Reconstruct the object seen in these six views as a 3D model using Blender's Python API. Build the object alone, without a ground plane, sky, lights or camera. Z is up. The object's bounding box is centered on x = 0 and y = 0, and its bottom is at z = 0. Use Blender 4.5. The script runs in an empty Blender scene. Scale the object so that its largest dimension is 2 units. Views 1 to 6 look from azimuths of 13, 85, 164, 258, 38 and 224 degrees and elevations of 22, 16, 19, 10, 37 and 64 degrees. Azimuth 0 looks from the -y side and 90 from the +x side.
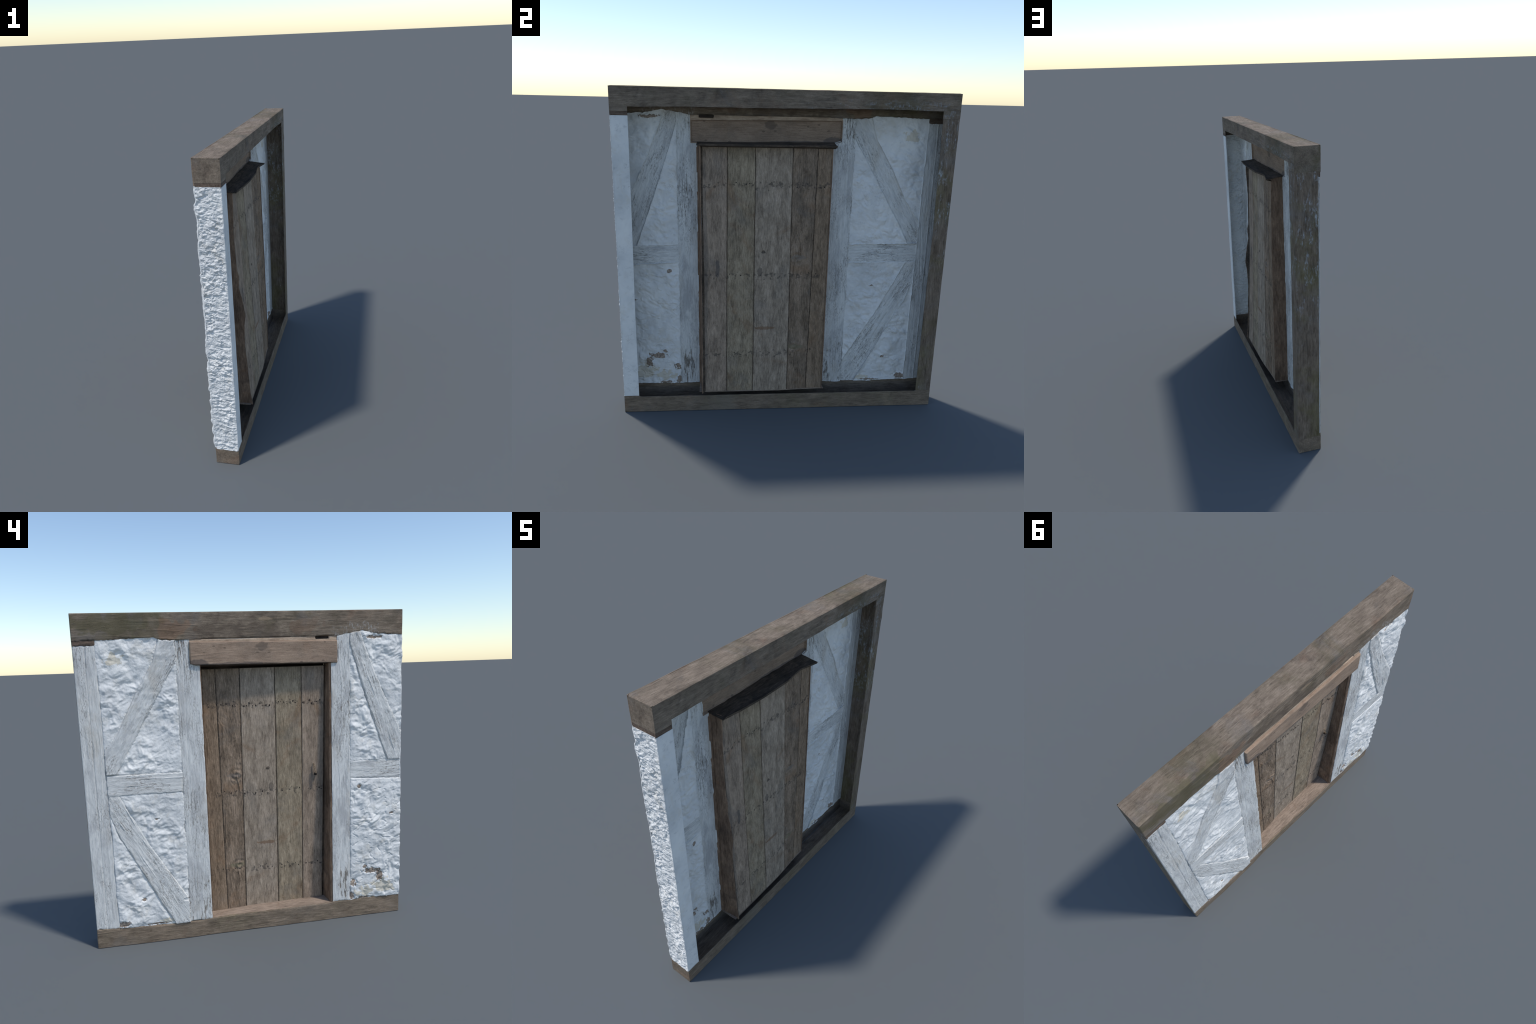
# Section of a whitewashed half-timbered wall with an old plank door.
# x: depth (front faces -x, hollow back faces +x), y: width, z: height.
import bpy, math, random
import numpy as np

random.seed(7)

# ------------------------------------------------------------------ noise
def _hash(ix, iy, seed):
    h = (ix.astype(np.int64) * 374761393 + iy.astype(np.int64) * 668265263 + seed * 974634777) & 0xFFFFFFFF
    h = ((h ^ (h >> 13)) * 1274126177) & 0xFFFFFFFF
    return (h ^ (h >> 16)) & 0xFFFFFFFF

def gnoise(x, y, seed):
    x, y = np.broadcast_arrays(np.asarray(x, float), np.asarray(y, float))
    ix, iy = np.floor(x), np.floor(y)
    fx, fy = x - ix, y - iy
    u = fx * fx * fx * (fx * (fx * 6 - 15) + 10)
    v = fy * fy * fy * (fy * (fy * 6 - 15) + 10)
    def g(ox, oy):
        a = _hash(ix + ox, iy + oy, seed) / 4294967296.0 * 2 * np.pi
        return np.cos(a) * (fx - ox) + np.sin(a) * (fy - oy)
    a = g(0, 0) * (1 - u) + g(1, 0) * u
    b = g(0, 1) * (1 - u) + g(1, 1) * u
    return (a * (1 - v) + b * v) * 1.5

def fbm(x, y, octaves, seed, gain=0.5):
    s, a, t = 0.0, 1.0, 0.0
    for i in range(octaves):
        s = s + a * gnoise(x, y, seed + i * 17)
        t += a
        a *= gain
        x, y = x * 2.03 + 3.1, y * 2.03 + 7.7
    return s / t

def ridge(x, y, octaves, seed):
    s, a, t = 0.0, 1.0, 0.0
    for i in range(octaves):
        s = s + a * (1 - np.abs(gnoise(x, y, seed + i * 31)) * 1.6)
        t += a
        a *= 0.5
        x, y = x * 2.1 + 1.7, y * 2.1 + 4.2
    return s / t

def sstep(a, b, x):
    t = np.clip((x - a) / (b - a), 0, 1)
    return t * t * (3 - 2 * t)

def curve(v, pts):
    p = sorted(pts)
    return np.interp(v, [a for a, _ in p], [b for _, b in p])

def grain(across, along, seed, freq=60.0, stretch=0.09):
    """lengthwise wood relief, about -1..1, with deeper checks"""
    w = across + 0.006 * gnoise(across * 9, along * 3.0, seed + 5)
    a = fbm(w * freq, along * freq * stretch, 4, seed)
    b = ridge(w * freq * 0.35, along * freq * 0.35 * stretch * 0.6, 2, seed + 40)
    return 0.8 * a - 1.4 * sstep(0.86, 0.99, b)

# ------------------------------------------------------------------ materials
def srgb(r, g, b):
    f = lambda c: (c / 255 / 12.92) if c / 255 <= 0.04045 else ((c / 255 + 0.055) / 1.055) ** 2.4
    return (f(r), f(g), f(b), 1.0)

class Mat:
    def __init__(self, name, rough=0.9):
        self.m = bpy.data.materials.new(name)
        self.m.use_nodes = True
        self.t = self.m.node_tree
        self.t.nodes.clear()
        self.out = self.t.nodes.new('ShaderNodeOutputMaterial')
        self.b = self.t.nodes.new('ShaderNodeBsdfPrincipled')
        self.b.inputs['Roughness'].default_value = rough
        self.b.inputs['Specular IOR Level'].default_value = 0.22
        self.t.links.new(self.b.outputs[0], self.out.inputs[0])
        self.co = self.t.nodes.new('ShaderNodeTexCoord').outputs['Object']
        self.sep = None
    def put(self, sock, v):
        if isinstance(v, bpy.types.NodeSocket):
            self.t.links.new(v, sock)
        else:
            sock.default_value = v
    def rot(self, ax_angle):
        n = self.t.nodes.new('ShaderNodeVectorRotate')
        n.rotation_type = 'X_AXIS'
        self.put(n.inputs['Vector'], self.co)
        n.inputs['Angle'].default_value = ax_angle
        return n.outputs[0]
    def scale(self, vec, s, loc=(0, 0, 0)):
        n = self.t.nodes.new('ShaderNodeMapping')
        self.put(n.inputs['Vector'], vec)
        n.inputs['Scale'].default_value = s
        n.inputs['Location'].default_value = loc
        return n.outputs[0]
    def noise(self, vec, scale, detail=4.0, rough=0.55, dist=0.0):
        n = self.t.nodes.new('ShaderNodeTexNoise')
        self.put(n.inputs['Vector'], vec)
        n.inputs['Scale'].default_value = scale
        n.inputs['Detail'].default_value = detail
        n.inputs['Roughness'].default_value = rough
        n.inputs['Distortion'].default_value = dist
        return n.outputs['Fac']
    def voronoi(self, vec, scale, feature='F1'):
        n = self.t.nodes.new('ShaderNodeTexVoronoi')
        n.feature = feature
        self.put(n.inputs['Vector'], vec)
        n.inputs['Scale'].default_value = scale
        return n.outputs['Distance']
    def math(self, op, a, b=0.0, clamp=False):
        n = self.t.nodes.new('ShaderNodeMath')
        n.operation = op
        n.use_clamp = clamp
        self.put(n.inputs[0], a)
        self.put(n.inputs[1], b)
        return n.outputs[0]
    def step(self, v, lo, hi):
        n = self.t.nodes.new('ShaderNodeMapRange')
        n.interpolation_type = 'SMOOTHSTEP'
        self.put(n.inputs['Value'], v)
        if hi > lo:
            n.inputs['From Min'].default_value, n.inputs['From Max'].default_value = lo, hi
        else:
            n.inputs['From Min'].default_value, n.inputs['From Max'].default_value = hi, lo
            n.inputs['To Min'].default_value, n.inputs['To Max'].default_value = 1.0, 0.0
        return n.outputs['Result']
    def ramp(self, fac, stops):
        n = self.t.nodes.new('ShaderNodeValToRGB')
        e = n.color_ramp.elements
        while len(e) < len(stops):
            e.new(0.5)
        for el, (p, c) in zip(e, stops):
            el.position = p
            el.color = c
        self.put(n.inputs[0], fac)
        return n.outputs['Color']
    def mix(self, fac, a, b, mode='MIX'):
        n = self.t.nodes.new('ShaderNodeMix')
        n.data_type = 'RGBA'
        n.blend_type = mode
        self.put(n.inputs[0], fac)
        self.put(n.inputs[6], a)
        self.put(n.inputs[7], b)
        return n.outputs[2]
    def axis(self, k):
        if self.sep is None:
            self.sep = self.t.nodes.new('ShaderNodeSeparateXYZ')
            self.put(self.sep.inputs[0], self.co)
        return self.sep.outputs[k]
    def spot(self, cy, cz, ry, rz, ragged=0.5, nscale=60.0):
        """1 inside a ragged ellipse in the y-z plane, 0 outside"""
        dy = self.math('DIVIDE', self.math('SUBTRACT', self.axis(1), cy), ry)
        dz = self.math('DIVIDE', self.math('SUBTRACT', self.axis(2), cz), rz)
        d = self.math('SQRT', self.math('ADD', self.math('MULTIPLY', dy, dy), self.math('MULTIPLY', dz, dz)))
        n = self.math('MULTIPLY', self.math('SUBTRACT', self.noise(self.co, nscale, 3), 0.5), ragged * 4)
        return self.step(self.math('ADD', d, n), 1.12, 0.88)
    def colour(self, c):
        self.put(self.b.inputs['Base Color'], c)
    def bump(self, h, strength, dist):
        n = self.t.nodes.new('ShaderNodeBump')
        n.inputs['Strength'].default_value = strength
        n.inputs['Distance'].default_value = dist
        self.put(n.inputs['Height'], h)
        self.put(self.b.inputs['Normal'], n.outputs[0])

def grain_vec(m, direction, angle, seed, across=1.0, along=0.07):
    off = (seed * 1.37, seed * 0.71, seed * 2.13)
    if direction == 'y':
        return m.scale(m.co, (across, along, across), off)
    v = m.rot(angle) if angle else m.co
    return m.scale(v, (across, across, along), off)

def wood(name, cols, direction='z', angle=0.0, seed=0, streak=0.45, patches=(), bump=0.5, fine=70.0, contrast=1.0):
    """bare weathered timber: three tones along the grain, tinted patches, dark checks"""
    m = Mat(name)
    med = m.noise(grain_vec(m, direction, angle, seed, 1.0, 0.35), 22, 10, 0.74, 0.25)
    fib = m.noise(grain_vec(m, direction, angle, seed + 2, 1.0, 0.10), fine * 2.0, 8, 0.75, 0.2)
    a = m.math('ADD', m.math('MULTIPLY', med, 0.5), m.math('MULTIPLY', fib, 0.5))
    lo, hi = 0.5 - 0.13 / contrast, 0.5 + 0.13 / contrast
    c = m.ramp(a, [(lo, cols[0]), (0.5, cols[1]), (hi, cols[2])])
    big = m.scale(m.co, (1, 1, 1), (seed * 3.3, seed * 1.1, seed))
    for k, (col, scale, lo2, hi2, amt) in enumerate(patches):
        n = m.noise(m.scale(big, (1, 1, 1), (k * 5.1, k * 2.2, 0)), scale, 7, 0.66, 0.5)
        c = m.mix(m.math('MULTIPLY', m.step(n, lo2, hi2), amt), c, col)
    # the grain stays readable over the tinted patches
    c = m.mix(0.55, c, m.ramp(a, [(lo, (0.33, 0.33, 0.33, 1)), (0.5, (0.5, 0.5, 0.5, 1)), (hi, (0.64, 0.64, 0.64, 1))]), 'OVERLAY')
    # short dark checks
    s = m.noise(grain_vec(m, direction, angle, seed + 9, 1.0, 0.06), fine * 0.9, 3, 0.6)
    line = m.step(m.math('ABSOLUTE', m.math('SUBTRACT', s, 0.5)), 0.022, 0.004)
    gate = m.step(m.noise(m.scale(big, (1, 1, 1), (9, 4, 2)), 13, 4, 0.6), 0.50, 0.62)
    chk = m.math('MULTIPLY', line, gate)
    c = m.mix(m.math('MULTIPLY', chk, streak), c, tuple(x * 0.38 for x in cols[0][:3]) + (1,))
    f = m.noise(m.co, 330, 3)
    c = m.mix(0.30, c, m.ramp(f, [(0.3, (0.25, 0.25, 0.25, 1)), (0.7, (0.75, 0.75, 0.75, 1))]), 'OVERLAY')
    h = m.math('ADD', a, m.math('MULTIPLY', chk, -0.25))
    m.bump(m.math('ADD', h, m.math('MULTIPLY', f, 0.2)), bump, 0.008)
    m.last = c
    m.colour(c)
    return m

def painted(name, direction='z', angle=0.0, seed=0, wear=0.56, low_wear=None, high_wear=None, grey=0.5):
    """limewash worn thin over timber"""
    m = Mat(name, 0.85)
    a = m.noise(grain_vec(m, direction, angle, seed, 1.0, 0.16), 85, 9, 0.72, 0.2)
    paint = m.ramp(a, [(0.30, srgb(192, 192, 190)), (0.5, srgb(222, 221, 217)), (0.7, srgb(237, 235, 230))])
    n = m.noise(grain_vec(m, direction, angle, seed + 1, 1.0, 0.35), 10.0, 9, 0.74, 0.3)
    paint = m.mix(m.math('MULTIPLY', m.step(n, 0.46, 0.64), grey), paint, srgb(172, 171, 171))
    dirt = m.noise(m.scale(m.co, (1, 1, 0.5), (seed + 4, 0, 0)), 5.0, 9, 0.72)
    paint = m.mix(m.math('MULTIPLY', m.step(dirt, 0.50, 0.68), 0.5), paint, srgb(196, 187, 173))
    pit = m.noise(grain_vec(m, direction, angle, seed + 7, 1.0, 0.3), 230, 3, 0.6)
    # flakes: short flecks along the grain, in clusters
    s = m.noise(grain_vec(m, direction, angle, seed + 3, 1.0, 0.17), 95, 8, 0.70, 0.3)
    cl = m.noise(grain_vec(m, direction, angle, seed + 6, 1.0, 0.45), 9, 6, 0.68)
    paint = m.mix(m.math('MULTIPLY', m.step(pit, 0.51, 0.66), m.step(cl, 0.40, 0.60)), paint, srgb(158, 153, 148))
    amount = m.math('SUBTRACT', m.math('ADD', s, m.math('MULTIPLY', m.math('SUBTRACT', cl, 0.5), 0.6)), wear)
    for w, lo, hi in ((low_wear, low_wear and low_wear[0], 0.1), (high_wear, high_wear and high_wear[0], 1.84)):
        if w:
            k = m.math('MULTIPLY', m.step(m.axis(2), lo, hi), w[1])
            k = m.math('MULTIPLY', k, m.step(m.noise(m.scale(m.co, (1, 1, 0.22), (seed + 8, 0, 0)), 20, 3), 0.38, 0.62))
            amount = m.math('ADD', amount, k)
    bare = m.step(amount, 0.03, 0.13)
    woodc = m.ramp(a, [(0.35, srgb(84, 74, 64)), (0.55, srgb(124, 111, 97)), (0.7, srgb(150, 137, 123))])
    c = m.mix(m.math('MULTIPLY', bare, 0.8), paint, woodc)
    l = m.noise(grain_vec(m, direction, angle, seed + 12, 1.0, 0.05), 45, 3, 0.6)
    line = m.math('MULTIPLY', m.step(m.math('ABSOLUTE', m.math('SUBTRACT', l, 0.5)), 0.016, 0.003), m.step(cl, 0.48, 0.58))
    c = m.mix(m.math('MULTIPLY', line, 0.45), c, srgb(112, 106, 100))
    h = m.math('ADD', a, m.math('MULTIPLY', bare, -0.35))
    h = m.math('ADD', h, m.math('MULTIPLY', pit, -0.3))
    m.bump(m.math('ADD', h, m.math('MULTIPLY', line, -0.5)), 0.75, 0.008)
    m.colour(c)
    return m

CHIPS = [(-0.785, 0.315, 0.060, 0.022, 0.7), (-0.850, 0.272, 0.026, 0.038, 0.7), (-0.664, 0.240, 0.030, 0.026, 0.8),
         (-0.706, 0.893, 0.019, 0.017, 0.35), (-0.745, 0.345, 0.016, 0.014, 0.6), (-0.650, 0.145, 0.025, 0.03, 0.7),
         (-0.80, 1.835, 0.06, 0.012, 0.9), (0.835, 0.140, 0.045, 0.020, 0.6), (0.590, 0.790, 0.017, 0.006, 0.5),
         (0.700, 0.285, 0.016, 0.013, 0.5), (-0.74, 0.128, 0.05, 0.008, 0.8), (-0.93, 0.70, 0.016, 0.008, 0.7),
         (0.440, 0.26, 0.018, 0.010, 0.5), (0.63, 0.118, 0.07, 0.007, 0.8)]

def plaster(name, chips=True, tone=0, bump=0.5):
    m = Mat(name, 0.92)
    n = m.noise(m.co, 5.0, 9, 0.68, 0.4)
    c = m.ramp(n, [(0.3, srgb(206, 206, 204)), (0.5, srgb(226, 225, 222)), (0.7, srgb(238, 236, 231))])
    warm = m.noise(m.scale(m.co, (1, 1, 1), (7, 3, 1)), 9.0, 8, 0.7, 0.6)
    c = m.mix(m.math('MULTIPLY', m.step(warm, 0.52, 0.70), 0.5), c, srgb(212, 204, 190))
    grey = m.noise(m.scale(m.co, (1, 1, 1.4), (2, 9, 4)), 18.0, 9, 0.74, 0.3)
    c = m.mix(m.math('MULTIPLY', m.step(grey, 0.54, 0.70), 0.4), c, srgb(166, 166, 166))
    crack = m.noise(m.scale(m.co, (1, 1, 1.5), (4, 4, 4)), 14, 6, 0.6, 0.5)
    cm = m.math('MULTIPLY', m.step(m.math('ABSOLUTE', m.math('SUBTRACT', crack, 0.5)), 0.008, 0.001), m.step(m.noise(m.co, 6, 3), 0.52, 0.62))
    c = m.mix(m.math('MULTIPLY', cm, 0.5), c, srgb(128, 120, 110))
    if chips:
        for cy, cz, ry, rz in [(-0.88, 0.20, 0.07, 0.05), (-0.75, 0.17, 0.06, 0.03), (0.56, 0.135, 0.05, 0.018), (0.78, 1.74, 0.05, 0.03)]:
            c = m.mix(m.math('MULTIPLY', m.spot(cy, cz, ry, rz, 0.8, 30), 0.6), c, srgb(206, 192, 164))
        earth = m.ramp(m.noise(m.co, 90, 6, 0.7), [(0.32, srgb(84, 70, 58)), (0.5, srgb(138, 116, 96)), (0.68, srgb(184, 168, 148))])
        for cy, cz, ry, rz, rag in CHIPS:
            c = m.mix(m.math('MULTIPLY', m.spot(cy, cz, ry * 0.8, rz * 0.8, rag, 45), 0.88), c, earth)
    m.bump(m.math('ADD', m.noise(m.co, 70, 5, 0.6), m.math('MULTIPLY', m.noise(m.co, 260, 3), 0.4)), bump, 0.006)
    m.colour(c)
    return m

BROWN = [srgb(74, 62, 52), srgb(104, 90, 77), srgb(134, 117, 101)]
M = {}
M['plaster'] = plaster('limewashed_plaster')
M['render'] = plaster('rough_plaster', chips=False, bump=0.9)
M['return'] = plaster('smooth_plaster', chips=False, bump=0.2)
M['post'] = painted('painted_post', 'z', 0, 1, wear=0.64, low_wear=(0.75, 0.10))
M['doorpost_l'] = painted('painted_door_post', 'z', 0, 2, wear=0.63, low_wear=(0.6, 0.20), high_wear=(1.5, 0.16))
M['doorpost_r'] = painted('painted_door_post_worn', 'z', 0, 3, wear=0.60, low_wear=(0.75, 0.22), grey=0.7)
M['rail_l'] = painted('painted_rail', 'y', 0, 4, wear=0.66, grey=0.25)
M['rail_r'] = painted('painted_rail_grey', 'y', 0, 5, wear=0.64, grey=0.8)
A_UL = math.atan2(0.528 - 0.866, 1.826 - 1.215)
A_LL = math.atan2(0.798 - 0.426, 0.935 - 0.257)
A_UR = math.atan2(-0.648 + 0.896, 1.784 - 1.063)
M['brace_ul'] = painted('painted_brace', 'z', A_UL, 6, wear=0.66, grey=0.35)
M['brace_ll'] = painted('painted_brace_low', 'z', A_LL, 7, wear=0.66, grey=0.2)
M['brace_ur'] = painted('painted_brace_grey', 'z', A_UR, 8, wear=0.65, grey=0.5)
OLIVE, RUST, GREYW = srgb(84, 79, 58), srgb(128, 96, 76), srgb(116, 110, 104)
M['beam'] = wood('head_beam_oak', [srgb(98, 86, 74), srgb(126, 112, 97), srgb(150, 135, 118)], 'y', 0, 1, contrast=0.8,
                 patches=[(OLIVE, 2.2, 0.5, 0.66, 0.55), (RUST, 3.0, 0.54, 0.72, 0.4), (GREYW, 4.0, 0.5, 0.7, 0.6), (srgb(76, 66, 58), 5.0, 0.52, 0.7, 0.6)])
M['sill'] = wood('sill_beam_oak', [srgb(96, 84, 71), srgb(126, 111, 95), srgb(150, 133, 115)], 'y', 0, 2, contrast=0.8,
                 patches=[(srgb(122, 112, 88), 2.6, 0.5, 0.68, 0.5), (srgb(132, 100, 78), 4.0, 0.54, 0.7, 0.4), (GREYW, 3.0, 0.5, 0.7, 0.4)])
M['sill_top'] = wood('sill_tread', [srgb(122, 107, 94), srgb(147, 130, 115), srgb(165, 147, 131)], 'y', 0, 3,
                     patches=[(srgb(120, 98, 80), 5, 0.52, 0.7, 0.5)], streak=0.25)
M['lintel'] = wood('lintel_oak', [srgb(130, 110, 94), srgb(154, 132, 113), srgb(170, 148, 128)], 'y', 0, 4, contrast=0.7, streak=0.25,
                   patches=[(srgb(122, 109, 97), 4, 0.5, 0.7, 0.5), (srgb(150, 120, 96), 3, 0.52, 0.7, 0.5)])
M['trim'] = wood('trim_wood', [srgb(156, 134, 114), srgb(182, 160, 138), srgb(200, 180, 158)], 'y', 0, 5, streak=0.3)
M['jamb'] = wood('jamb_wood', [srgb(98, 79, 64), srgb(128, 105, 87), srgb(152, 127, 105)], 'z', 0, 6,
                 patches=[(srgb(70, 60, 54), 5, 0.5, 0.68, 0.5), (srgb(132, 98, 72), 8, 0.58, 0.7, 0.5)])
M['soffit'] = wood('soffit_wood', [srgb(56, 48, 41), srgb(80, 69, 59), srgb(106, 92, 79)], 'y', 0, 7, streak=0.4,
                   patches=[(srgb(60, 54, 48), 9, 0.5, 0.62, 0.6), (srgb(116, 98, 82), 12, 0.56, 0.7, 0.5)])
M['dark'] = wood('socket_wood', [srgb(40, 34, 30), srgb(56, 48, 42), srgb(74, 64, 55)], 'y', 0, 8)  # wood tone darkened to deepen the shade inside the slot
M['beam_low'] = wood('packing_wood', [srgb(84, 70, 60), srgb(110, 94, 82), srgb(132, 114, 100)], 'y', 0, 9)

# painted smears of limewash on the bare corner post and on the back of the head beam
def smear(m, scale_vec, lo, hi, seed, region=None, col=srgb(186, 192, 198)):
    n = m.noise(m.scale(m.co, scale_vec, (seed, seed, seed)), 1.0, 6, 0.7, 0.4)
    k = m.step(n, lo, hi)
    k = m.math('MULTIPLY', k, m.step(m.noise(m.scale(m.co, (1, 1, 0.4), (seed + 5, 0, 0)), 110, 6, 0.7), 0.44, 0.62))
    if region is not None:
        k = m.math('MULTIPLY', k, region)
    m.last = m.mix(m.math('MULTIPLY', k, 0.7), m.last, col)
    m.colour(m.last)

M['side'] = wood('corner_post_oak', [srgb(92, 79, 67), srgb(118, 104, 90), srgb(140, 125, 110)], 'z', 0, 10,
                 patches=[(srgb(110, 102, 68), 1.8, 0.46, 0.60, 0.6), (srgb(124, 117, 110), 3.0, 0.5, 0.68, 0.5)])
smear(M['side'], (26, 26, 9), 0.47, 0.66, 3, M['side'].step(M['side'].axis(2), 0.75, 1.35))
smear(M['side'], (30, 30, 22), 0.64, 0.72, 8)
m = M['beam']
reg = m.math('MULTIPLY', m.step(m.axis(0), 0.07, 0.083), m.math('MULTIPLY', m.step(m.axis(1), -0.05, 0.35), m.step(m.axis(2), 1.965, 1.92)))
smear(m, (9, 9, 30), 0.46, 0.6, 5, reg, srgb(150, 152, 154))
reg = m.math('MULTIPLY', m.step(m.axis(0), 0.0, -0.05), m.spot(-0.70, 1.875, 0.16, 0.045, 0.5, 20))
smear(m, (30, 30, 36), 0.44, 0.62, 6, reg, srgb(180, 178, 174))
for cy, cz, ry, rz, amt, col in ((.78, 1.93, .24, .08, .5, srgb(96, 90, 66)), (.45, 1.90, .13, .05, .4, srgb(136, 104, 82)), (.05, 1.89, .3, .035, .4, srgb(84, 72, 62)),
                                 (-.12, 1.955, .05, .012, .5, srgb(168, 146, 120)), (-.35, 1.92, .12, .04, .3, srgb(128, 100, 80)), (-.9, 1.94, .08, .06, .35, srgb(104, 94, 80))):
    k = m.math('MULTIPLY', m.spot(cy, cz, ry, rz, 0.9, 9), m.step(m.axis(0), 0.0, -0.05))
    m.last = m.mix(m.math('MULTIPLY', k, amt), m.last, col)
m.colour(m.last)
# lintel: damp stain in the middle and soot along the lower left edge
m = M['lintel']
c = m.mix(m.math('MULTIPLY', m.spot(-0.085, 1.795, 0.036, 0.026, 0.25, 40), 0.5), m.last, srgb(84, 74, 68))
c = m.mix(m.math('MULTIPLY', m.spot(0.335, 1.70, 0.11, 0.032, 0.4, 14), 0.6), c, srgb(72, 70, 72))
c = m.mix(m.math('MULTIPLY', m.spot(0.10, 1.695, 0.19, 0.010, 0.4, 14), 0.5), c, srgb(72, 70, 72))
for cy, cz in [(0.26, 1.765), (0.135, 1.79), (-0.06, 1.76), (-0.13, 1.757), (0.20, 1.80), (-0.48, 1.81), (-0.47, 1.70), (-0.33, 1.695)]:
    c = m.mix(m.math('MULTIPLY', m.spot(cy, cz, 0.009, 0.0045, 0.5, 70), 0.5), c, srgb(80, 68, 60))
m.colour(c)

PLANKS = [  # edges at the top, edges at the bottom, tones, roughness of the relief
    ((0.274, 0.190), (0.274, 0.1685), [srgb(106, 89, 73), srgb(137, 117, 97), srgb(161, 139, 117)], 1.3),
    ((0.190, 0.042), (0.1685, 0.0435), [srgb(101, 87, 74), srgb(134, 116, 98), srgb(158, 138, 119)], 1.9),
    ((0.042, -0.178), (0.0435, -0.1795), [srgb(128, 113, 99), srgb(157, 141, 123), srgb(180, 162, 144)], 0.9),
    ((-0.178, -0.346), (-0.1795, -0.348), [srgb(122, 108, 90), srgb(152, 136, 114), srgb(174, 157, 134)], 1.0),
    ((-0.346, -0.494), (-0.348, -0.485), [srgb(125, 108, 94), srgb(154, 136, 118), srgb(175, 154, 135)], 0.5)]
for i, (_, _, cols, rgh) in enumerate(PLANKS):
    m = wood('door_plank_oak_%s' % 'abcde'[i], cols, 'z', 0, 20 + i, contrast=1.15,
             streak=0.45 + 0.25 * min(rgh, 1.2), fine=110,
             patches=[(srgb(132, 102, 76), 4.5, 0.53, 0.7, 0.5), (srgb(112, 107, 102), 3.0, 0.52, 0.7, 0.4)])
    c = m.last
    if i == 2:
        c = m.mix(m.math('MULTIPLY', m.spot(-0.123, 1.039, 0.012, 0.010, 0.3, 60), 0.75), c, srgb(66, 58, 52))
        c = m.mix(m.math('MULTIPLY', m.spot(-0.143, 0.914, 0.016, 0.028, 0.4, 40), 0.6), c, srgb(84, 76, 70))
        c = m.mix(m.math('MULTIPLY', m.spot(-0.10, 0.545, 0.06, 0.010, 0.5, 40), 0.6), c, srgb(116, 84, 60))
    if i == 1:
        c = m.mix(m.math('MULTIPLY', m.spot(0.10, 1.005, 0.045, 0.012, 0.4, 30), 0.6), c, srgb(128, 118, 108))
        c = m.mix(m.math('MULTIPLY', m.spot(0.09, 0.41, 0.05, 0.016, 0.5, 30), 0.5), c, srgb(116, 112, 88))
    if i == 4:
        c = m.mix(m.math('MULTIPLY', m.spot(-0.405, 0.93, 0.012, 0.06, 0.4, 30), 0.6), c, srgb(78, 76, 76))
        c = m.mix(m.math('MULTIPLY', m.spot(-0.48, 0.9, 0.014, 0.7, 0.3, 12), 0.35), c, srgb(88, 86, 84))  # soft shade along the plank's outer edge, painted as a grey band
    for z0 in (1.445, 0.885, 0.372):   # grey iron staining around the nail rows
        k = m.math('MULTIPLY', m.spot(-0.1, z0, 0.7, 0.018, 0.9, 38), m.step(m.noise(m.co, 45, 3), 0.5, 0.62))
        c = m.mix(m.math('MULTIPLY', k, 0.6), c, srgb(62, 58, 56))
    m.colour(c)
    M['plank%d' % i] = m
iron = Mat('rusty_iron', 0.7)
iron.colour(iron.ramp(iron.noise(iron.co, 200, 4), [(0.35, srgb(34, 30, 29)), (0.65, srgb(66, 56, 50))]))
M['iron'] = iron
peg = Mat('pale_twig', 0.8)
peg.colour(peg.ramp(peg.noise(peg.co, 150, 4), [(0.35, srgb(110, 92, 74)), (0.65, srgb(160, 140, 116))]))
M['peg'] = peg

# ------------------------------------------------------------------ mesh helpers
def new_object(name, verts, quads, mats, parent, mat_index=None, angle=50):
    me = bpy.data.meshes.new(name)
    verts = np.asarray(verts, np.float32)
    quads = np.asarray(quads, np.int32)
    me.vertices.add(len(verts))
    me.vertices.foreach_set('co', verts.ravel())
    me.loops.add(quads.size)
    me.loops.foreach_set('vertex_index', quads.ravel())
    me.polygons.add(len(quads))
    me.polygons.foreach_set('loop_start', np.arange(0, quads.size, 4, dtype=np.int32))
    if mat_index is not None:
        me.polygons.foreach_set('material_index', np.asarray(mat_index, np.int32))
    me.update(calc_edges=True)
    me.validate()
    me.polygons.foreach_set('use_smooth', np.ones(len(me.polygons), bool))
    me.set_sharp_from_angle(angle=math.radians(angle))
    for k in (mats if isinstance(mats, list) else [mats]):
        me.materials.append(M[k].m)
    ob = bpy.data.objects.new(name, me)
    bpy.context.scene.collection.objects.link(ob)
    ob.parent = parent
    return ob

def slab_data(P, Q):
    """closed sheet between two point grids of the same shape (nu, nv, 3)"""
    nu, nv = P.shape[:2]
    idx = np.arange(nu * nv).reshape(nu, nv)
    f = np.stack([idx[:-1, :-1], idx[1:, :-1], idx[1:, 1:], idx[:-1, 1:]], -1).reshape(-1, 4)
    n = nu * nv
    rim = []
    loop = np.concatenate([idx[:, 0], idx[-1, 1:], idx[-2::-1, -1], idx[0, -2:0:-1]])
    nxt = np.roll(loop, -1)
    rim = np.stack([nxt, loop, loop + n, nxt + n], -1)
    q = np.concatenate([f, f[:, ::-1] + n, rim])
    v = np.concatenate([P.reshape(-1, 3), Q.reshape(-1, 3)])
    a = np.cross(P[-1, 0] - P[0, 0], P[0, -1] - P[0, 0])
    if np.dot(a, (P - Q).reshape(-1, 3).mean(0)) < 0:
        q = q[:, ::-1]
    return v, q

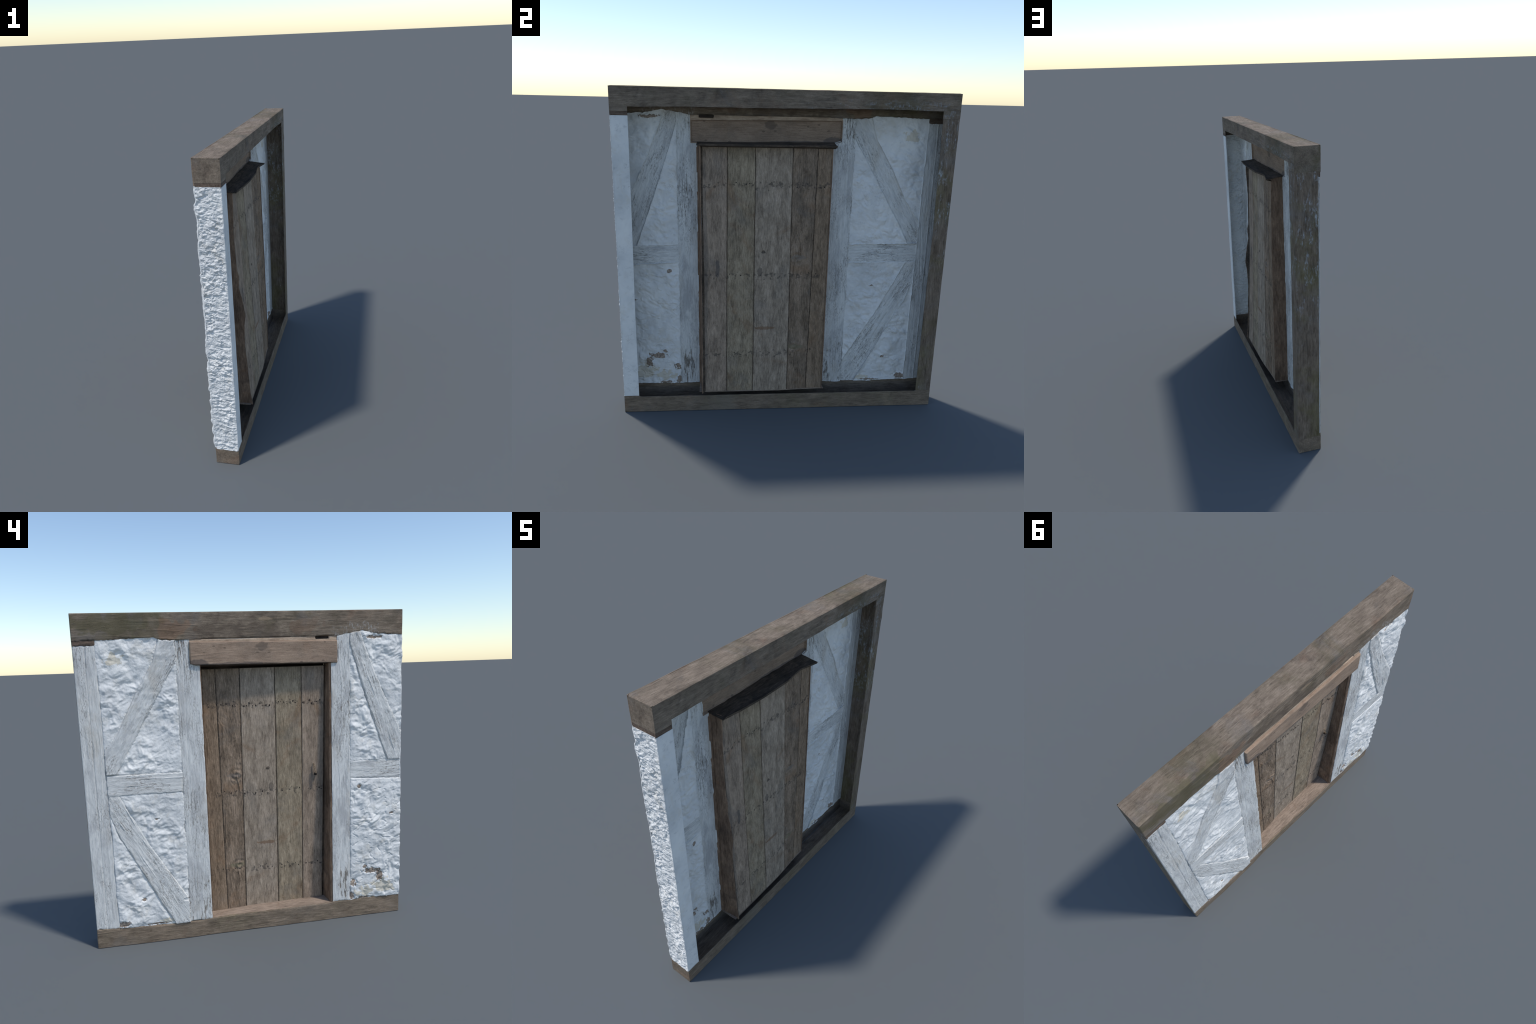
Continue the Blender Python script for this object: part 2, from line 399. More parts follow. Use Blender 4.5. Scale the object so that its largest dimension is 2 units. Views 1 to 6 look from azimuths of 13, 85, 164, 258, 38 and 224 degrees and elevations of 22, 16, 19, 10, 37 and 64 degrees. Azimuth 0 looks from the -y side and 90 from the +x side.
def join(parts):
    vs, qs, ms, o = [], [], [], 0
    for v, q, mi in parts:
        vs.append(v); qs.append(q + o); ms.append(np.full(len(q), mi))
        o += len(v)
    return np.concatenate(vs), np.concatenate(qs), np.concatenate(ms)

def lin(a, b, step):
    return np.linspace(a, b, max(2, int(round(abs(b - a) / step)) + 1))

def edge_round(u, v, u0, u1, v0, v1, r):
    """inward drop of a face near its borders for a rounded arris of radius r"""
    def d(t):
        k = np.clip(1 - t / r, 0, 1)
        return r * (1 - np.sqrt(np.maximum(0, 1 - k * k)))
    return np.maximum(d(np.minimum(u - u0, u1 - u)), d(np.minimum(v - v0, v1 - v)))

# ------------------------------------------------------------------ thing
root = bpy.data.objects.new('timber_framed_wall', None)
bpy.context.scene.collection.objects.link(root)
root['label'] = 'whitewashed half-timbered wall section with old plank door'
root['category'] = 'wall'

Y0, Y1, Z1 = -0.994, 0.998, 1.998
XB = 0.088          # plane of the back returns
SHEET = 0.004

# ---- front sheet: one relief surface, split into posts, rails, braces and plaster panels
STEP = 0.003
ys = lin(Y0, Y1, STEP)
zs = lin(0.0, Z1, STEP)
Y, Z = np.meshgrid(ys, zs, indexing='ij')
yc, zc = np.meshgrid((ys[1:] + ys[:-1]) / 2, (zs[1:] + zs[:-1]) / 2, indexing='ij')

def regions(y, z):
    wy = y + 0.0035 * fbm(y * 30, z * 30, 3, 11)
    wz = z + 0.0035 * fbm(y * 30, z * 30, 3, 12)
    lab = np.zeros(y.shape, int)
    # plaster panels
    post_in = curve(z, [(.119, .858), (.33, .864), (.566, .863), (.94, .867), (1.2, .87), (1.4, .868), (1.65, .872), (1.84, .876)])
    ul_l = curve(wz, [(1.06, .93), (1.215, .866), (1.351, .767), (1.542, .671), (1.718, .563), (1.826, .528), (1.88, .515)])
    ul_r = curve(wz, [(1.06, .812), (1.08, .801), (1.207, .736), (1.331, .658), (1.496, .563), (1.687, .447), (1.75, .41), (1.9, .32)])
    ll_r = curve(wz, [(.10, .33), (.257, .426), (.454, .542), (.611, .635), (.811, .736), (.935, .798), (.96, .81)])
    ll_l = curve(wz, [(.10, .512), (.123, .524), (.287, .612), (.421, .677), (.570, .753), (.698, .822), (.822, .862), (.96, .92)])
    ur_l = curve(wz, [(1.9, -.61), (1.784, -.648), (1.56, -.72), (1.343, -.794), (1.063, -.896), (1.0, -.92)])
    ur_r = curve(wz, [(1.9, -.70), (1.841, -.720), (1.616, -.809), (1.4, -.91), (1.24, -.987), (1.0, -1.1)])
    left = y > 0.3
    lab[left & (z > 1.0)] = np.where(wy > ul_l, 1, 2)[left & (z > 1.0)]
    lab[left & (z <= 1.0)] = np.where(wy > ll_l, 3, 4)[left & (z <= 1.0)]
    right = y <= 0.3
    lab[right & (z > 1.0)] = np.where(wy > ur_l, 5, 6)[right & (z > 1.0)]
    lab[right & (z <= 1.0)] = 7
    # braces
    lab[left & (z > 1.0) & (wy < ul_l) & (wy > ul_r)] = 10
    lab[left & (z <= 1.0) & (wy < ll_l) & (wy > ll_r)] = 11
    lab[right & (z > 1.0) & (wy < ur_l) & (wy > ur_r) & (wy > -0.983)] = 12
    # rails
    rz = z + 0.002 * fbm(y * 40, z * 40, 2, 14)
    lab[left & (rz < curve(y, [(.42, 1.066), (.868, 1.073)])) & (rz > curve(y, [(.43, .945), (.866, .949)]))] = 13
    lab[right & (y > -0.984 + 0.004 * gnoise(z * 40, z * 0, 3)) & (rz < curve(y, [(-.99, 1.057), (-.645, 1.064)])) & (rz > curve(y, [(-.99, .930), (-.643, .951)]))] = 14
    # posts
    py = y + 0.0022 * fbm(y * 20, z * 22, 3, 15)
    lab[py > post_in] = 20
    lab[(py < 0.4265) & (y > -0.1)] = 21
    lab[(py > -0.6445) & (y <= -0.1)] = 22
    # lintel trim, door opening and lintel are left open here
    lab[(z > 1.815) & (y < 0.342) & (y > -0.562)] = 30
    # head beam and sill beam
    bb = curve(y, [(-.99, 1.846), (-.82, 1.855), (-.728, 1.874), (-.65, 1.862), (-.565, 1.846), (-.42, 1.845), (.0, 1.8455), (.34, 1.843),
                   (.43, 1.840), (.513, 1.846), (.54, 1.858), (.87, 1.848), (1.0, 1.848)])
    bz = z + 0.005 * fbm(y * 45, z * 45, 3, 16) * np.where((y < -.56) | (y > .34), 1, .15)
    lab[bz > bb] = 31
    lab[(y > 0.872) & (bz > 1.820) & (bz <= bb)] = 32
    sb = curve(y, [(-.99, .119), (-.75, .122), (-.645, .117), (-.52, .122), (-.515, .118), (.285, .112), (.29, .108), (.334, .106), (.55, .105), (.742, .111), (.86, .114), (1, .122)])
    sz = z + 0.003 * fbm(y * 45, z * 45, 3, 17)
    lab[sz < sb] = 33
    lab[(y < 0.2855) & (y > -0.5225) & (lab != 33) & (z < 1.70)] = -1
    lab[(y < 0.3435) & (y > -0.562) & (z > curve(y, [(-.5615, 1.690), (.30, 1.699), (.345, 1.711)])) & (z < curve(y, [(-.56, 1.818), (.34, 1.829)]))] = -1
    lab[(y < -0.424) & (y > -0.512) & (z > 1.829) & (z < 1.849)] = 34
    return lab

LAB = regions(yc, zc)
# vertices on borders between regions
pad = np.pad(LAB, 1, mode='edge')
c00, c10, c01, c11 = pad[:-1, :-1], pad[1:, :-1], pad[:-1, 1:], pad[1:, 1:]
border = (c00 != c10) | (c00 != c01) | (c00 != c11)
# smooth the stair-steps of border lines
eh = (c10 != c11)[:-1]; ev = (c01 != c11)[:, :-1]
for it in range(6):
    SY, SZ, C = np.zeros_like(Y), np.zeros_like(Z), np.zeros_like(Y)
    SY[:-1] += eh * Y[1:]; SZ[:-1] += eh * Z[1:]; C[:-1] += eh
    SY[1:] += eh * Y[:-1]; SZ[1:] += eh * Z[:-1]; C[1:] += eh
    SY[:, :-1] += ev * Y[:, 1:]; SZ[:, :-1] += ev * Z[:, 1:]; C[:, :-1] += ev
    SY[:, 1:] += ev * Y[:, :-1]; SZ[:, 1:] += ev * Z[:, :-1]; C[:, 1:] += ev
    k = (C == 2)
    k[0] = k[-1] = False; k[:, 0] = k[:, -1] = False
    Y = np.where(k, 0.5 * Y + 0.5 * SY / np.maximum(C, 1), Y)
    Z = np.where(k, 0.5 * Z + 0.5 * SZ / np.maximum(C, 1), Z)
# distance to the nearest border, in metres
D = np.where(border, 0.0, 9.0)
for it in range(24):
    E = D.copy()
    E[1:] = np.minimum(E[1:], D[:-1] + 1); E[:-1] = np.minimum(E[:-1], D[1:] + 1)
    E[:, 1:] = np.minimum(E[:, 1:], D[:, :-1] + 1); E[:, :-1] = np.minimum(E[:, :-1], D[:, 1:] + 1)
    E[1:, 1:] = np.minimum(E[1:, 1:], D[:-1, :-1] + 1.41); E[:-1, :-1] = np.minimum(E[:-1, :-1], D[1:, 1:] + 1.41)
    E[1:, :-1] = np.minimum(E[1:, :-1], D[:-1, 1:] + 1.41); E[:-1, 1:] = np.minimum(E[:-1, 1:], D[1:, :-1] + 1.41)
    D = np.where(border, 0, np.minimum(E, 24))
D = np.where(D >= 9, np.minimum(D, 24), D) * STEP

VL = c11.copy()      # label seen by a vertex
is_pl = (VL >= 1) & (VL <= 7)

def rot2(y, z, a):
    return y * math.cos(a) + -z * math.sin(a), y * math.sin(a) + z * math.cos(a)

def plaster_relief(y, z, seed):
    wy = y + 0.022 * fbm(y * 8, z * 8, 1, seed + 1)
    wz = z + 0.022 * fbm(y * 8, z * 8, 1, seed + 2)
    lump = fbm(wy * 14 + wz * 5, wz * 15 - wy * 2, 3, seed + 3, 0.38)
    n0 = fbm(wy * 20 + 0.4 * wz * 20, wz * 21, 2, seed + 4, 0.35)
    billow = np.sqrt(n0 * n0 + 0.006)
    big = fbm(y * 4, z * 4, 2, seed + 6)
    vary = 0.6 + 0.8 * sstep(-0.35, 0.35, fbm(y * 5, z * 5, 2, seed + 8))
    return (-0.0118 * lump + 0.0075 * (billow - 0.22)) * vary - 0.003 * big + 0.0009 * fbm(y * 60, z * 70, 3, seed + 5)

X = np.full(Y.shape, -0.069)
rel = plaster_relief(Y, Z, 100)
soft = sstep(0.0, 0.03, D)
# slow bellies and hollows of the old panels: (y, z, radius y, radius z, depth)
for cy, cz, ry, rz, dx in ((.74, 1.62, .13, .16, .011), (.57, 1.33, .10, .16, .010), (-.84, .60, .16, .30, -.013), (-.9, .3, .12, .12, -.005),
                           (-.80, 1.70, .10, .06, .006), (.62, .62, .10, .15, -.002), (.72, .22, .14, .10, -.006)):
    rel = rel + dx * np.exp(-((Y - cy) / ry) ** 2 - ((Z - cz) / rz) ** 2)
X = np.where(is_pl, -0.0695 + 0.002 * sstep(.9, 1.2, Z) + rel * (0.45 + 0.55 * soft) - 0.002 * soft, X)
lower_right = (VL == 7)
# crumbly lip where the plaster meets timber
X += np.where(is_pl, -0.0030 * fbm(Y * 75, Z * 75, 3, 58) * np.exp(-(D / 0.010) ** 2), 0)
X += np.where(lower_right, 0.004 * sstep(0.8, 0.97, ridge(Y * 9, Z * 14, 2, 55)) * soft, 0)
# timbers
gz = grain(Y, Z, 200)
X = np.where(VL == 20, -0.0655 + 0.0021 * gz + 0.003 * np.exp(-((Y - 0.932 - 0.004 * gnoise(Z * 4, Z * 0, 9)) / 0.0035) ** 2), X)
gd = grain(Y, Z, 230, 75, 0.07)
X = np.where(VL == 21, -0.068 + 0.004 * sstep(.9, 1.5, Z) + 0.0015 * gd + 0.004 * sstep(1.5, 1.8, Z) * sstep(0.55, 0.9, ridge(Y * 26, Z * 1.2, 2, 77))
             + 0.0015 * np.exp(-((Y - 0.385) / 0.004) ** 2), X)
X = np.where(VL == 22, -0.067 + 0.0019 * grain(Y, Z, 260), X)
for lab, a, sd, x0 in ((10, A_UL, 300, -0.0725), (11, A_LL, 330, -0.0750), (12, A_UR, 360, -0.0735)):
    p, q = rot2(Y, Z, a)
    tilt = (0.004 - 0.009 * sstep(.85, .15, Z)) if lab == 11 else 0.0
    X = np.where(VL == lab, x0 + tilt + 0.0022 * grain(p, q, sd, 50, 0.12) + 0.3 * rel, X)
for lab, sd, x0 in ((13, 400, -0.072), (14, 430, -0.068)):
    X = np.where(VL == lab, x0 + 0.0018 * grain(Z, Y, sd, 55, 0.12), X)
gy = grain(Z, Y, 500, 60, 0.07)
X = np.where(VL == 31, -0.0700 + 0.0045 * sstep(-.7, -.45, Y) * sstep(.55, .3, Y) + 0.0012 * gy + 0.0016 * fbm(Y * 5, Z * 10, 2, 501), X)
X = np.where(VL == 32, -0.0675 + 0.0008 * gy, X)
X = np.where(VL == 33, -0.0665 + 0.0012 * gy + 0.0016 * fbm(Y * 6, Z * 12, 2, 502) - 0.004 * sstep(0.0, 0.1, Z) * sstep(-.56, -.50, Y) * sstep(.33, .27, Y) - 0.006 * sstep(.3, .4, Y) * sstep(.9, .7, Y), X)
X = np.where(VL == 30, -0.062 + 0.0006 * gy, X)
X = np.where(VL == 34, -0.052 + 0.0006 * gy, X)
# open joints between neighbouring pieces
open_joint = 0.25 + 0.75 * sstep(0.0, 0.35, fbm(Y * 9, Z * 9, 3, 600))
depth = np.where((VL == 30) | (VL == 34), 0.002, 0.0075) * open_joint
inner = (Y > Y0 + 0.012) & (Y < Y1 - 0.012)
X += np.where(inner, depth * np.exp(-(D / 0.0033) ** 2), 0)
# seams that stand wide open: top of the left rail, under the left beam end, plaster foot
X += 0.008 * np.exp(-((Z - 1.073) / 0.004) ** 2) * sstep(.795, .80, Y) * sstep(.872, .866, Y)
# chips in the plaster
for cy, cz, ry, rz, rag in CHIPS:
    r = np.hypot((Y - cy) / ry, (Z - cz) / rz) + rag * 0.9 * fbm(Y * 50, Z * 50, 3, 620)
    X += np.where(VL < 20, 0.0055 * sstep(1.1, 0.85, r), 0)
# corners of the whole sheet turn back a little; wavy outline on the plastered side
edge_l = -0.0045 * fbm(Z * 9, Z * 0 + 3, 3, 640) - 0.0005 * sstep(.115, .16, Z) * sstep(1.85, 1.82, Z)
mid = sstep(0.13, 0.16, Z) * sstep(1.845, 1.82, Z)
Y = Y + edge_l * mid * sstep(Y0 + 0.05, Y0, Y)
Y = Y - 0.0005 * sstep(0.10, 0.3, Z) * sstep(1.84, 1.815, Z) * sstep(Y1 - 0.05, Y1, Y)
for dd in ((Y - Y[:1]), (Y[-1:] - Y), (Z1 - Z)):
    k = np.clip(1 - dd / 0.006, 0, 1)
    X += 0.006 * (1 - np.sqrt(1 - np.minimum(k, 0.999) ** 2))

def region_part(name, labs, mat, parent=root, extra=None, mats=None):
    sel = np.isin(LAB, labs if isinstance(labs, (list, tuple)) else [labs])
    i, j = np.nonzero(sel)
    nz = Y.shape[1]
    quads = np.stack([i * nz + j, i * nz + j + 1, (i + 1) * nz + j + 1, (i + 1) * nz + j], -1)
    used, inv = np.unique(quads, return_inverse=True)
    quads = inv.reshape(-1, 4)
    n = len(used)
    P = np.stack([X.ravel()[used], Y.ravel()[used], Z.ravel()[used]], -1)
    Q = P + np.array([SHEET, 0, 0])
    e = np.stack([quads, np.roll(quads, -1, 1)], -1).reshape(-1, 2)
    key = np.sort(e, 1)
    key = key[:, 0].astype(np.int64) * n + key[:, 1]
    u, first, cnt = np.unique(key, return_index=True, return_counts=True)
    b = e[first[cnt == 1]]
    rim = np.stack([b[:, 1], b[:, 0], b[:, 0] + n, b[:, 1] + n], -1)
    v = np.concatenate([P, Q])
    q = np.concatenate([quads, quads[:, ::-1] + n, rim])
    parts = [(v, q, 0)] + (extra or [])
    v, q, mi = join(parts)
    return new_object(name, v, q, mats or mat, parent, mi)

# ---- boards forming the hollow back
def sheet_top():
    xs, yy = lin(-0.064, XB, 0.008), lin(Y0, Y1, 0.01)
    A, B = np.meshgrid(xs, yy, indexing='ij')
    zt = Z1 - 0.0035 * edge_round(A, B, -0.07, XB, Y0, Y1, 0.006) / 0.006 - 0.0016 * (fbm(B * 6, A * 12, 3, 700) + 0.5) - 0.0006 * grain(A, B, 701, 60, 0.07)
    P = np.stack([A, B, zt], -1)
    return slab_data(P, P - np.array([0, 0, 0.005]))

def sheet_bottom():
    xs, yy = lin(-0.062, XB - .001, 0.02), lin(Y0 + .002, Y1 - .001, 0.02)
    A, B = np.meshgrid(xs, yy, indexing='ij')
    P = np.stack([A, B, 0 * A], -1)
    return slab_data(P, P + np.array([0, 0, 0.005]))

def back_board(y_range, lo, hi, seed, along, ny=None, amp=0.001, off=0.0, step=0.008):
    """strip on the back plane; lo/hi are functions of y giving its z range"""
    yy = lin(y_range[0], y_range[1], step)
    tt = lin(0, 1, 1.0 / max(4, int(abs(hi(yy[0]) - lo(yy[0])) / step)))
    A, T = np.meshgrid(yy, tt, indexing='ij')
    l, h = lo(A), hi(A)
    zz = l + (h - l) * T
    g = grain(zz, A, seed) if along == 'y' else grain(A, zz, seed)
    x = XB + off - amp * (g + 0.5) - 0.0015 * (fbm(A * 5, zz * 5, 2, seed + 3) + 0.3)
    P = np.stack([x, A, zz], -1)
    return slab_data(P, P - np.array([0.005, 0, 0]))

def end_board(ypos, zlo, zhi, seed, rough=0.0008, x0=-0.064, along='x', sign=1, step=0.008, relief=None, bow=None):
    xs, zz = lin(x0, XB - 0.001, step), lin(zlo, zhi, step)
    A, B = np.meshgrid(xs, zz, indexing='ij')
    g = grain(B, A, seed) if along == 'x' else grain(A, B, seed)
    y = ypos - sign * (rough * (g + 0.6) + edge_round(A, B, -0.07, XB, zlo - 1, zhi + 1, 0.005))
    if relief is not None:
        y = y + relief(A, B)
    if bow is not None:
        y = y + bow(B)
    P = np.stack([A, y, B], -1)
    return slab_data(P, P - np.array([0, sign * 0.005, 0]))

flange_low = lambda y: curve(y, [(-1, 1.886), (-.895, 1.886), (-.54, 1.893), (-.27, 1.892), (.136, 1.896), (.554, 1.901), (.84, 1.896), (1, 1.901)]) + 0.002 * gnoise(y * 14, y * 0, 71)
const = lambda c: (lambda y: c + 0 * y)
IN_L, IN_R = -0.897, 0.898

beam_extra = [sheet_top() + (0,),
              back_board((IN_L, IN_R), flange_low, const(Z1 - .003), 710, 'y') + (0,),
              back_board((Y0, IN_L), const(1.862), const(Z1 - .003), 711, 'y') + (0,),
              back_board((IN_R, Y1), const(1.853), const(Z1 - .003), 712, 'y') + (0,),
              end_board(Y0, 1.862, Z1 - .003, 713, sign=-1) + (0,),
              end_board(Y1, 1.850, Z1 - .003, 714, sign=1) + (0,)]
region_part('head_beam', 31, 'beam', extra=beam_extra)
# thin packing strip under the beam end on the plastered side
pk = [end_board(Y0 + .001, 1.838, 1.8630, 715, sign=-1) + (0,), back_board((Y0, IN_L), const(1.836), const(1.8630), 716, 'y', off=-.0015) + (0,)]
v, q, mi = join(pk)
new_object('packing_strip', v, q, 'beam_low', root)
region_part('packing_strip', 32, 'beam_low')

sill_extra = [sheet_bottom() + (0,),
              back_board((Y0, Y1), const(0.0), lambda y: curve(y, [(-1, .112), (-.90, .112), (-.895, .104), (.898, .102), (.902, .108), (1, .108)]), 720, 'y') + (0,),
              end_board(Y0, 0.0, 0.110, 721, sign=-1) + (0,), end_board(Y1 + .0005, 0.0, 0.1045, 722, sign=1) + (0,)]
region_part('sill_beam', 33, 'sill', extra=sill_extra)

region_part('corner_post', 20, 'post')
bow_r = lambda z: -0.0 * sstep(0.10, 0.3, z) * sstep(1.84, 1.815, z)
side = [end_board(Y1 - .0005, 0.1035, 1.8512, 730, rough=0.0010, along='z', sign=1, step=0.006, bow=bow_r, x0=-0.0625) + (0,)]
yy = lin(0, 1, 0.1); zz = lin(0.1085, 1.852, 0.01)
T, B = np.meshgrid(yy, zz, indexing='ij')
yi = curve(B, [(.10, .901), (.693, .904), (1.167, .908), (1.6, .902), (1.85, .899)]) + 0.002 * fbm(B * 8, B * 0, 2, 733)
A = yi + (Y1 - 0.001 + bow_r(B) - yi) * T
P = np.stack([XB - 0.0015 * (grain(A, B, 732) + 0.6), A, B], -1)
side.append(slab_data(P, P - np.array([0.005, 0, 0])) + (0,))
v, q, mi = join(side)
new_object('side_post', v, q, 'side', root)

region_part('door_post', 21, 'doorpost_l')
region_part('door_post', 22, 'doorpost_r')
region_part('brace', 10, 'brace_ul')
region_part('brace', 11, 'brace_ll')
region_part('brace', 12, 'brace_ur')
region_part('rail', 13, 'rail_l')
region_part('rail', 14, 'rail_r')
for lab in range(1, 8):
    if np.any(LAB == lab):
        region_part('plaster_panel', lab, 'plaster')
region_part('lintel_trim', 30, 'trim')
region_part('peg_socket', 34, 'dark')

# ---- plastered narrow side: roughcast, and its smooth return on the back
ws = lambda z: np.interp(z, Z[0], (Y[0] - Y0))
def rough(a, z):
    s = (a + 0.066) / 0.154
    wx, wz = a + 0.006 * fbm(a * 40, z * 40, 2, 801), z + 0.006 * fbm(a * 40, z * 40, 2, 802)
    n0 = fbm(wx * 24 + wz * 14, wz * 38 - wx * 8, 4, 803, 0.58)
    b = np.sqrt(n0 * n0 + 0.003)
    r = (0.0160 * (b - 0.22) - 0.011 * fbm(wx * 24 + wz * 12, wz * 34, 3, 804)) * (0.65 + 0.7 * sstep(-.3, .3, fbm(a * 10, z * 6, 2, 806))) + 0.0022 * fbm(wx * 120, wz * 140, 2, 805)
    fade = sstep(0.0, 0.08, s) * sstep(1.0, 0.86, s) * sstep(0.109, 0.125, z) * sstep(1.842, 1.83, z)
    return r * (0.35 + 0.65 * fade) + ws(z) * (1 - s) + 0.0022 * fade
T, B = np.meshgrid(lin(0, 1, 0.018), lin(0.1085, 1.8405, 0.0028), indexing='ij')
xf = np.interp(B, Z[0], X[0]) + 0.0005
A = xf + (XB - 0.001 - xf) * T
yy = Y0 + rough(A, B) + edge_round(A, B, -1, XB, -1, 9, 0.005) + 0.0025 * sstep(0.03, 0.0, T)
P = np.stack([A, yy, B], -1)
new_object('plaster_side', *slab_data(P, P + np.array([0, 0.005, 0])), 'render', root)
zz = lin(0.1125, 1.8385, 0.006); yy = lin(0, 1, 0.06)
T, B = np.meshgrid(yy, zz, indexing='ij')
yo = Y0 + 0.001 + 0.003 * fbm(B * 20, B * 0, 3, 821)
A = yo + (IN_L + curve(B, [(.1, -.005), (.7, -.006), (1.3, -.001), (1.85, .001)]) - yo) * T
P = np.stack([XB - 0.0005 - 0.002 * (fbm(A * 6, B * 6, 3, 822) + 0.4), A, B], -1)
new_object('plaster_return', *slab_data(P, P - np.array([0.005, 0, 0])), 'return', root)

# ---- lintel board
def lintel():
    yy, zz = lin(-0.5615, 0.3435, 0.004), lin(0, 1, 0.028)
    A, T = np.meshgrid(yy, zz, indexing='ij')
    lo = curve(A, [(-.5615, 1.685), (.30, 1.694), (.308, 1.697), (.345, 1.708)]) + 0.0015 * fbm(A * 12, A * 0, 2, 901)
    lo = np.where(A > 0.30, lo - 0.004 * sstep(.30, .31, A), lo)
    hi = curve(A, [(-.5615, 1.819), (.3435, 1.830)])
    B = lo + (hi - lo) * T
    P = np.stack([-0.0775 + edge_round(A, B, -0.5615, 0.3435, lo, hi, 0.006) + 0.0009 * grain(B, A, 902, 50, 0.06) + 0.002 * fbm(A * 4, B * 6, 2, 903), A, B], -1)
    Q = P.copy()
    dmin = np.minimum(np.minimum(A + 0.5615, 0.3435 - A), np.minimum(B - lo, hi - B))
    Q[..., 0] = -0.0715 + 0.001 * fbm(A * 10, B * 10, 2, 904) + 0.0135 * sstep(0.009, 0.004, dmin)
    return slab_data(P, Q)
new_object('lintel', *lintel(), 'lintel', root)

# ---- door surface
JL = [(.10, .076), (.127, .073), (.2, .063), (.335, .055), (.48, .048), (.6, .040), (.75, .045), (.82, .055), (.95, .038), (1.03, .020),
      (1.11, .025), (1.2, .005), (1.34, -.002), (1.4, .007), (1.5, .010), (1.56, .012), (1.62, .020), (1.66, .040), (1.7, .046)]
DL = [(.1, .057), (.2, .049), (.5, .034), (1.04, .007), (1.45, -.006), (1.7, -.016)]
JC = [(.1, .051), (.4, .040), (.8, .026), (1.04, .016), (1.45, .003), (1.7, -.005)]
JR = [(.1, .030), (.3, .028), (.6, .027), (.9, .025), (1.3, .020), (1.6, .016), (1.7, .014)]
def door_x(y, z):
    a, b, c = curve(z, DL), curve(z, JC), curve(z, JR)
    t = np.clip((y + 0.50) / 0.40, 0, 1)
    u = np.clip((y + 0.10) / 0.37, 0, 1)
    e = t
    return np.where(y < -0.10, a + (b - a) * e, b + (c - b) * sstep(0, 1, u))
SOFF = lambda y: curve(y, [(-.52, .036), (-.49, .040), (-.40, .050), (-.23, .058), (-.006, .054), (.10, .033), (.16, .028), (.24, .043), (.29, .052)])

door = bpy.data.objects.new('door', None)
bpy.context.scene.collection.objects.link(door)
door.parent = root
for i, ((a0, a1), (b0, b1), cols, rgh) in enumerate(PLANKS):
    n = max(8, int(abs(a1 - a0) / 0.003))
    tt, zz = np.linspace(0, 1, n), np.concatenate([lin(0.113, 1.60, 0.004), lin(1.603, 1.6685, 0.003)])
    T, B = np.meshgrid(tt, zz, indexing='ij')
    f = (B - 0.115) / 1.56
    l, r = b0 + (a0 - b0) * f, b1 + (a1 - b1) * f
    wob = 0.0016 * (fbm(B * 10, B * 0, 3, 1000 + i) * (1 - T) + fbm(B * 10, B * 0, 3, 1001 + i) * T)
    gap = 0.0013
    l, r = l - gap * (i > 0), r + gap * (i < 4)
    A = l + (r - l) * T + wob
    B2 = B + (0.004 * fbm(A * 25, A * 0, 2, 1010 + i) - 0.001) * sstep(0.16, 0.113, B)
    g = grain(A + 0.012 * rgh * fbm(A * 9, B * 3.5, 3, 1020 + i), B, 1030 + i, 55, 0.13)
    if i == 1:     # knots swirl the grain
        for kz in (1.01, 0.41):
            r2 = np.hypot((A - 0.08) / 0.06, (B - kz) / 0.045)
            g = g + 0.8 * np.cos(r2 * 9) * np.exp(-r2 * r2)
    if i == 2:
        g = g - 3.0 * np.exp(-(np.hypot(A + 0.123, B - 1.039) / 0.007) ** 2)
    g = g + 0.5 * rgh * fbm(A * 150 + 6 * fbm(A * 12, B * 5, 2, 1040 + i), B * 26, 3, 1050 + i, 0.6)
    x = door_x(A, B) - 0.002 + (0.0013 if i > 1 else 0.0018) * rgh * g + (0.0008 * ((i * 7) % 3))
    w = np.minimum(T, 1 - T) * np.abs(r - l)
    k = np.clip(1 - w / 0.005, 0, 1)
    x = x + 0.005 * (1 - np.sqrt(1 - np.minimum(k, .999) ** 2))
    P = np.stack([x, A, B2], -1)
    Q = P + np.array([0.006, 0, 0])
    Q[..., 0] = x + 0.0045 - 0.0075 * (1 - np.sqrt(1 - np.minimum(k, .999) ** 2))
    new_object('door_plank', *slab_data(P, Q), 'plank%d' % i, door, angle=60)

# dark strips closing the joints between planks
for (a0, a1), (b0, b1), cols, rgh in PLANKS[1:]:
    T, B = np.meshgrid(np.array([-1.0, 0.0, 1.0]), lin(0.114, 1.667, 0.02), indexing='ij')
    A = b0 + (a0 - b0) * (B - 0.115) / 1.56 + 0.0042 * T
    P = np.stack([door_x(A, B) + 0.0005, A, B], -1)
    new_object('dark_joint_strip', *slab_data(P, P + np.array([0.0012, 0, 0])), 'soffit', door)

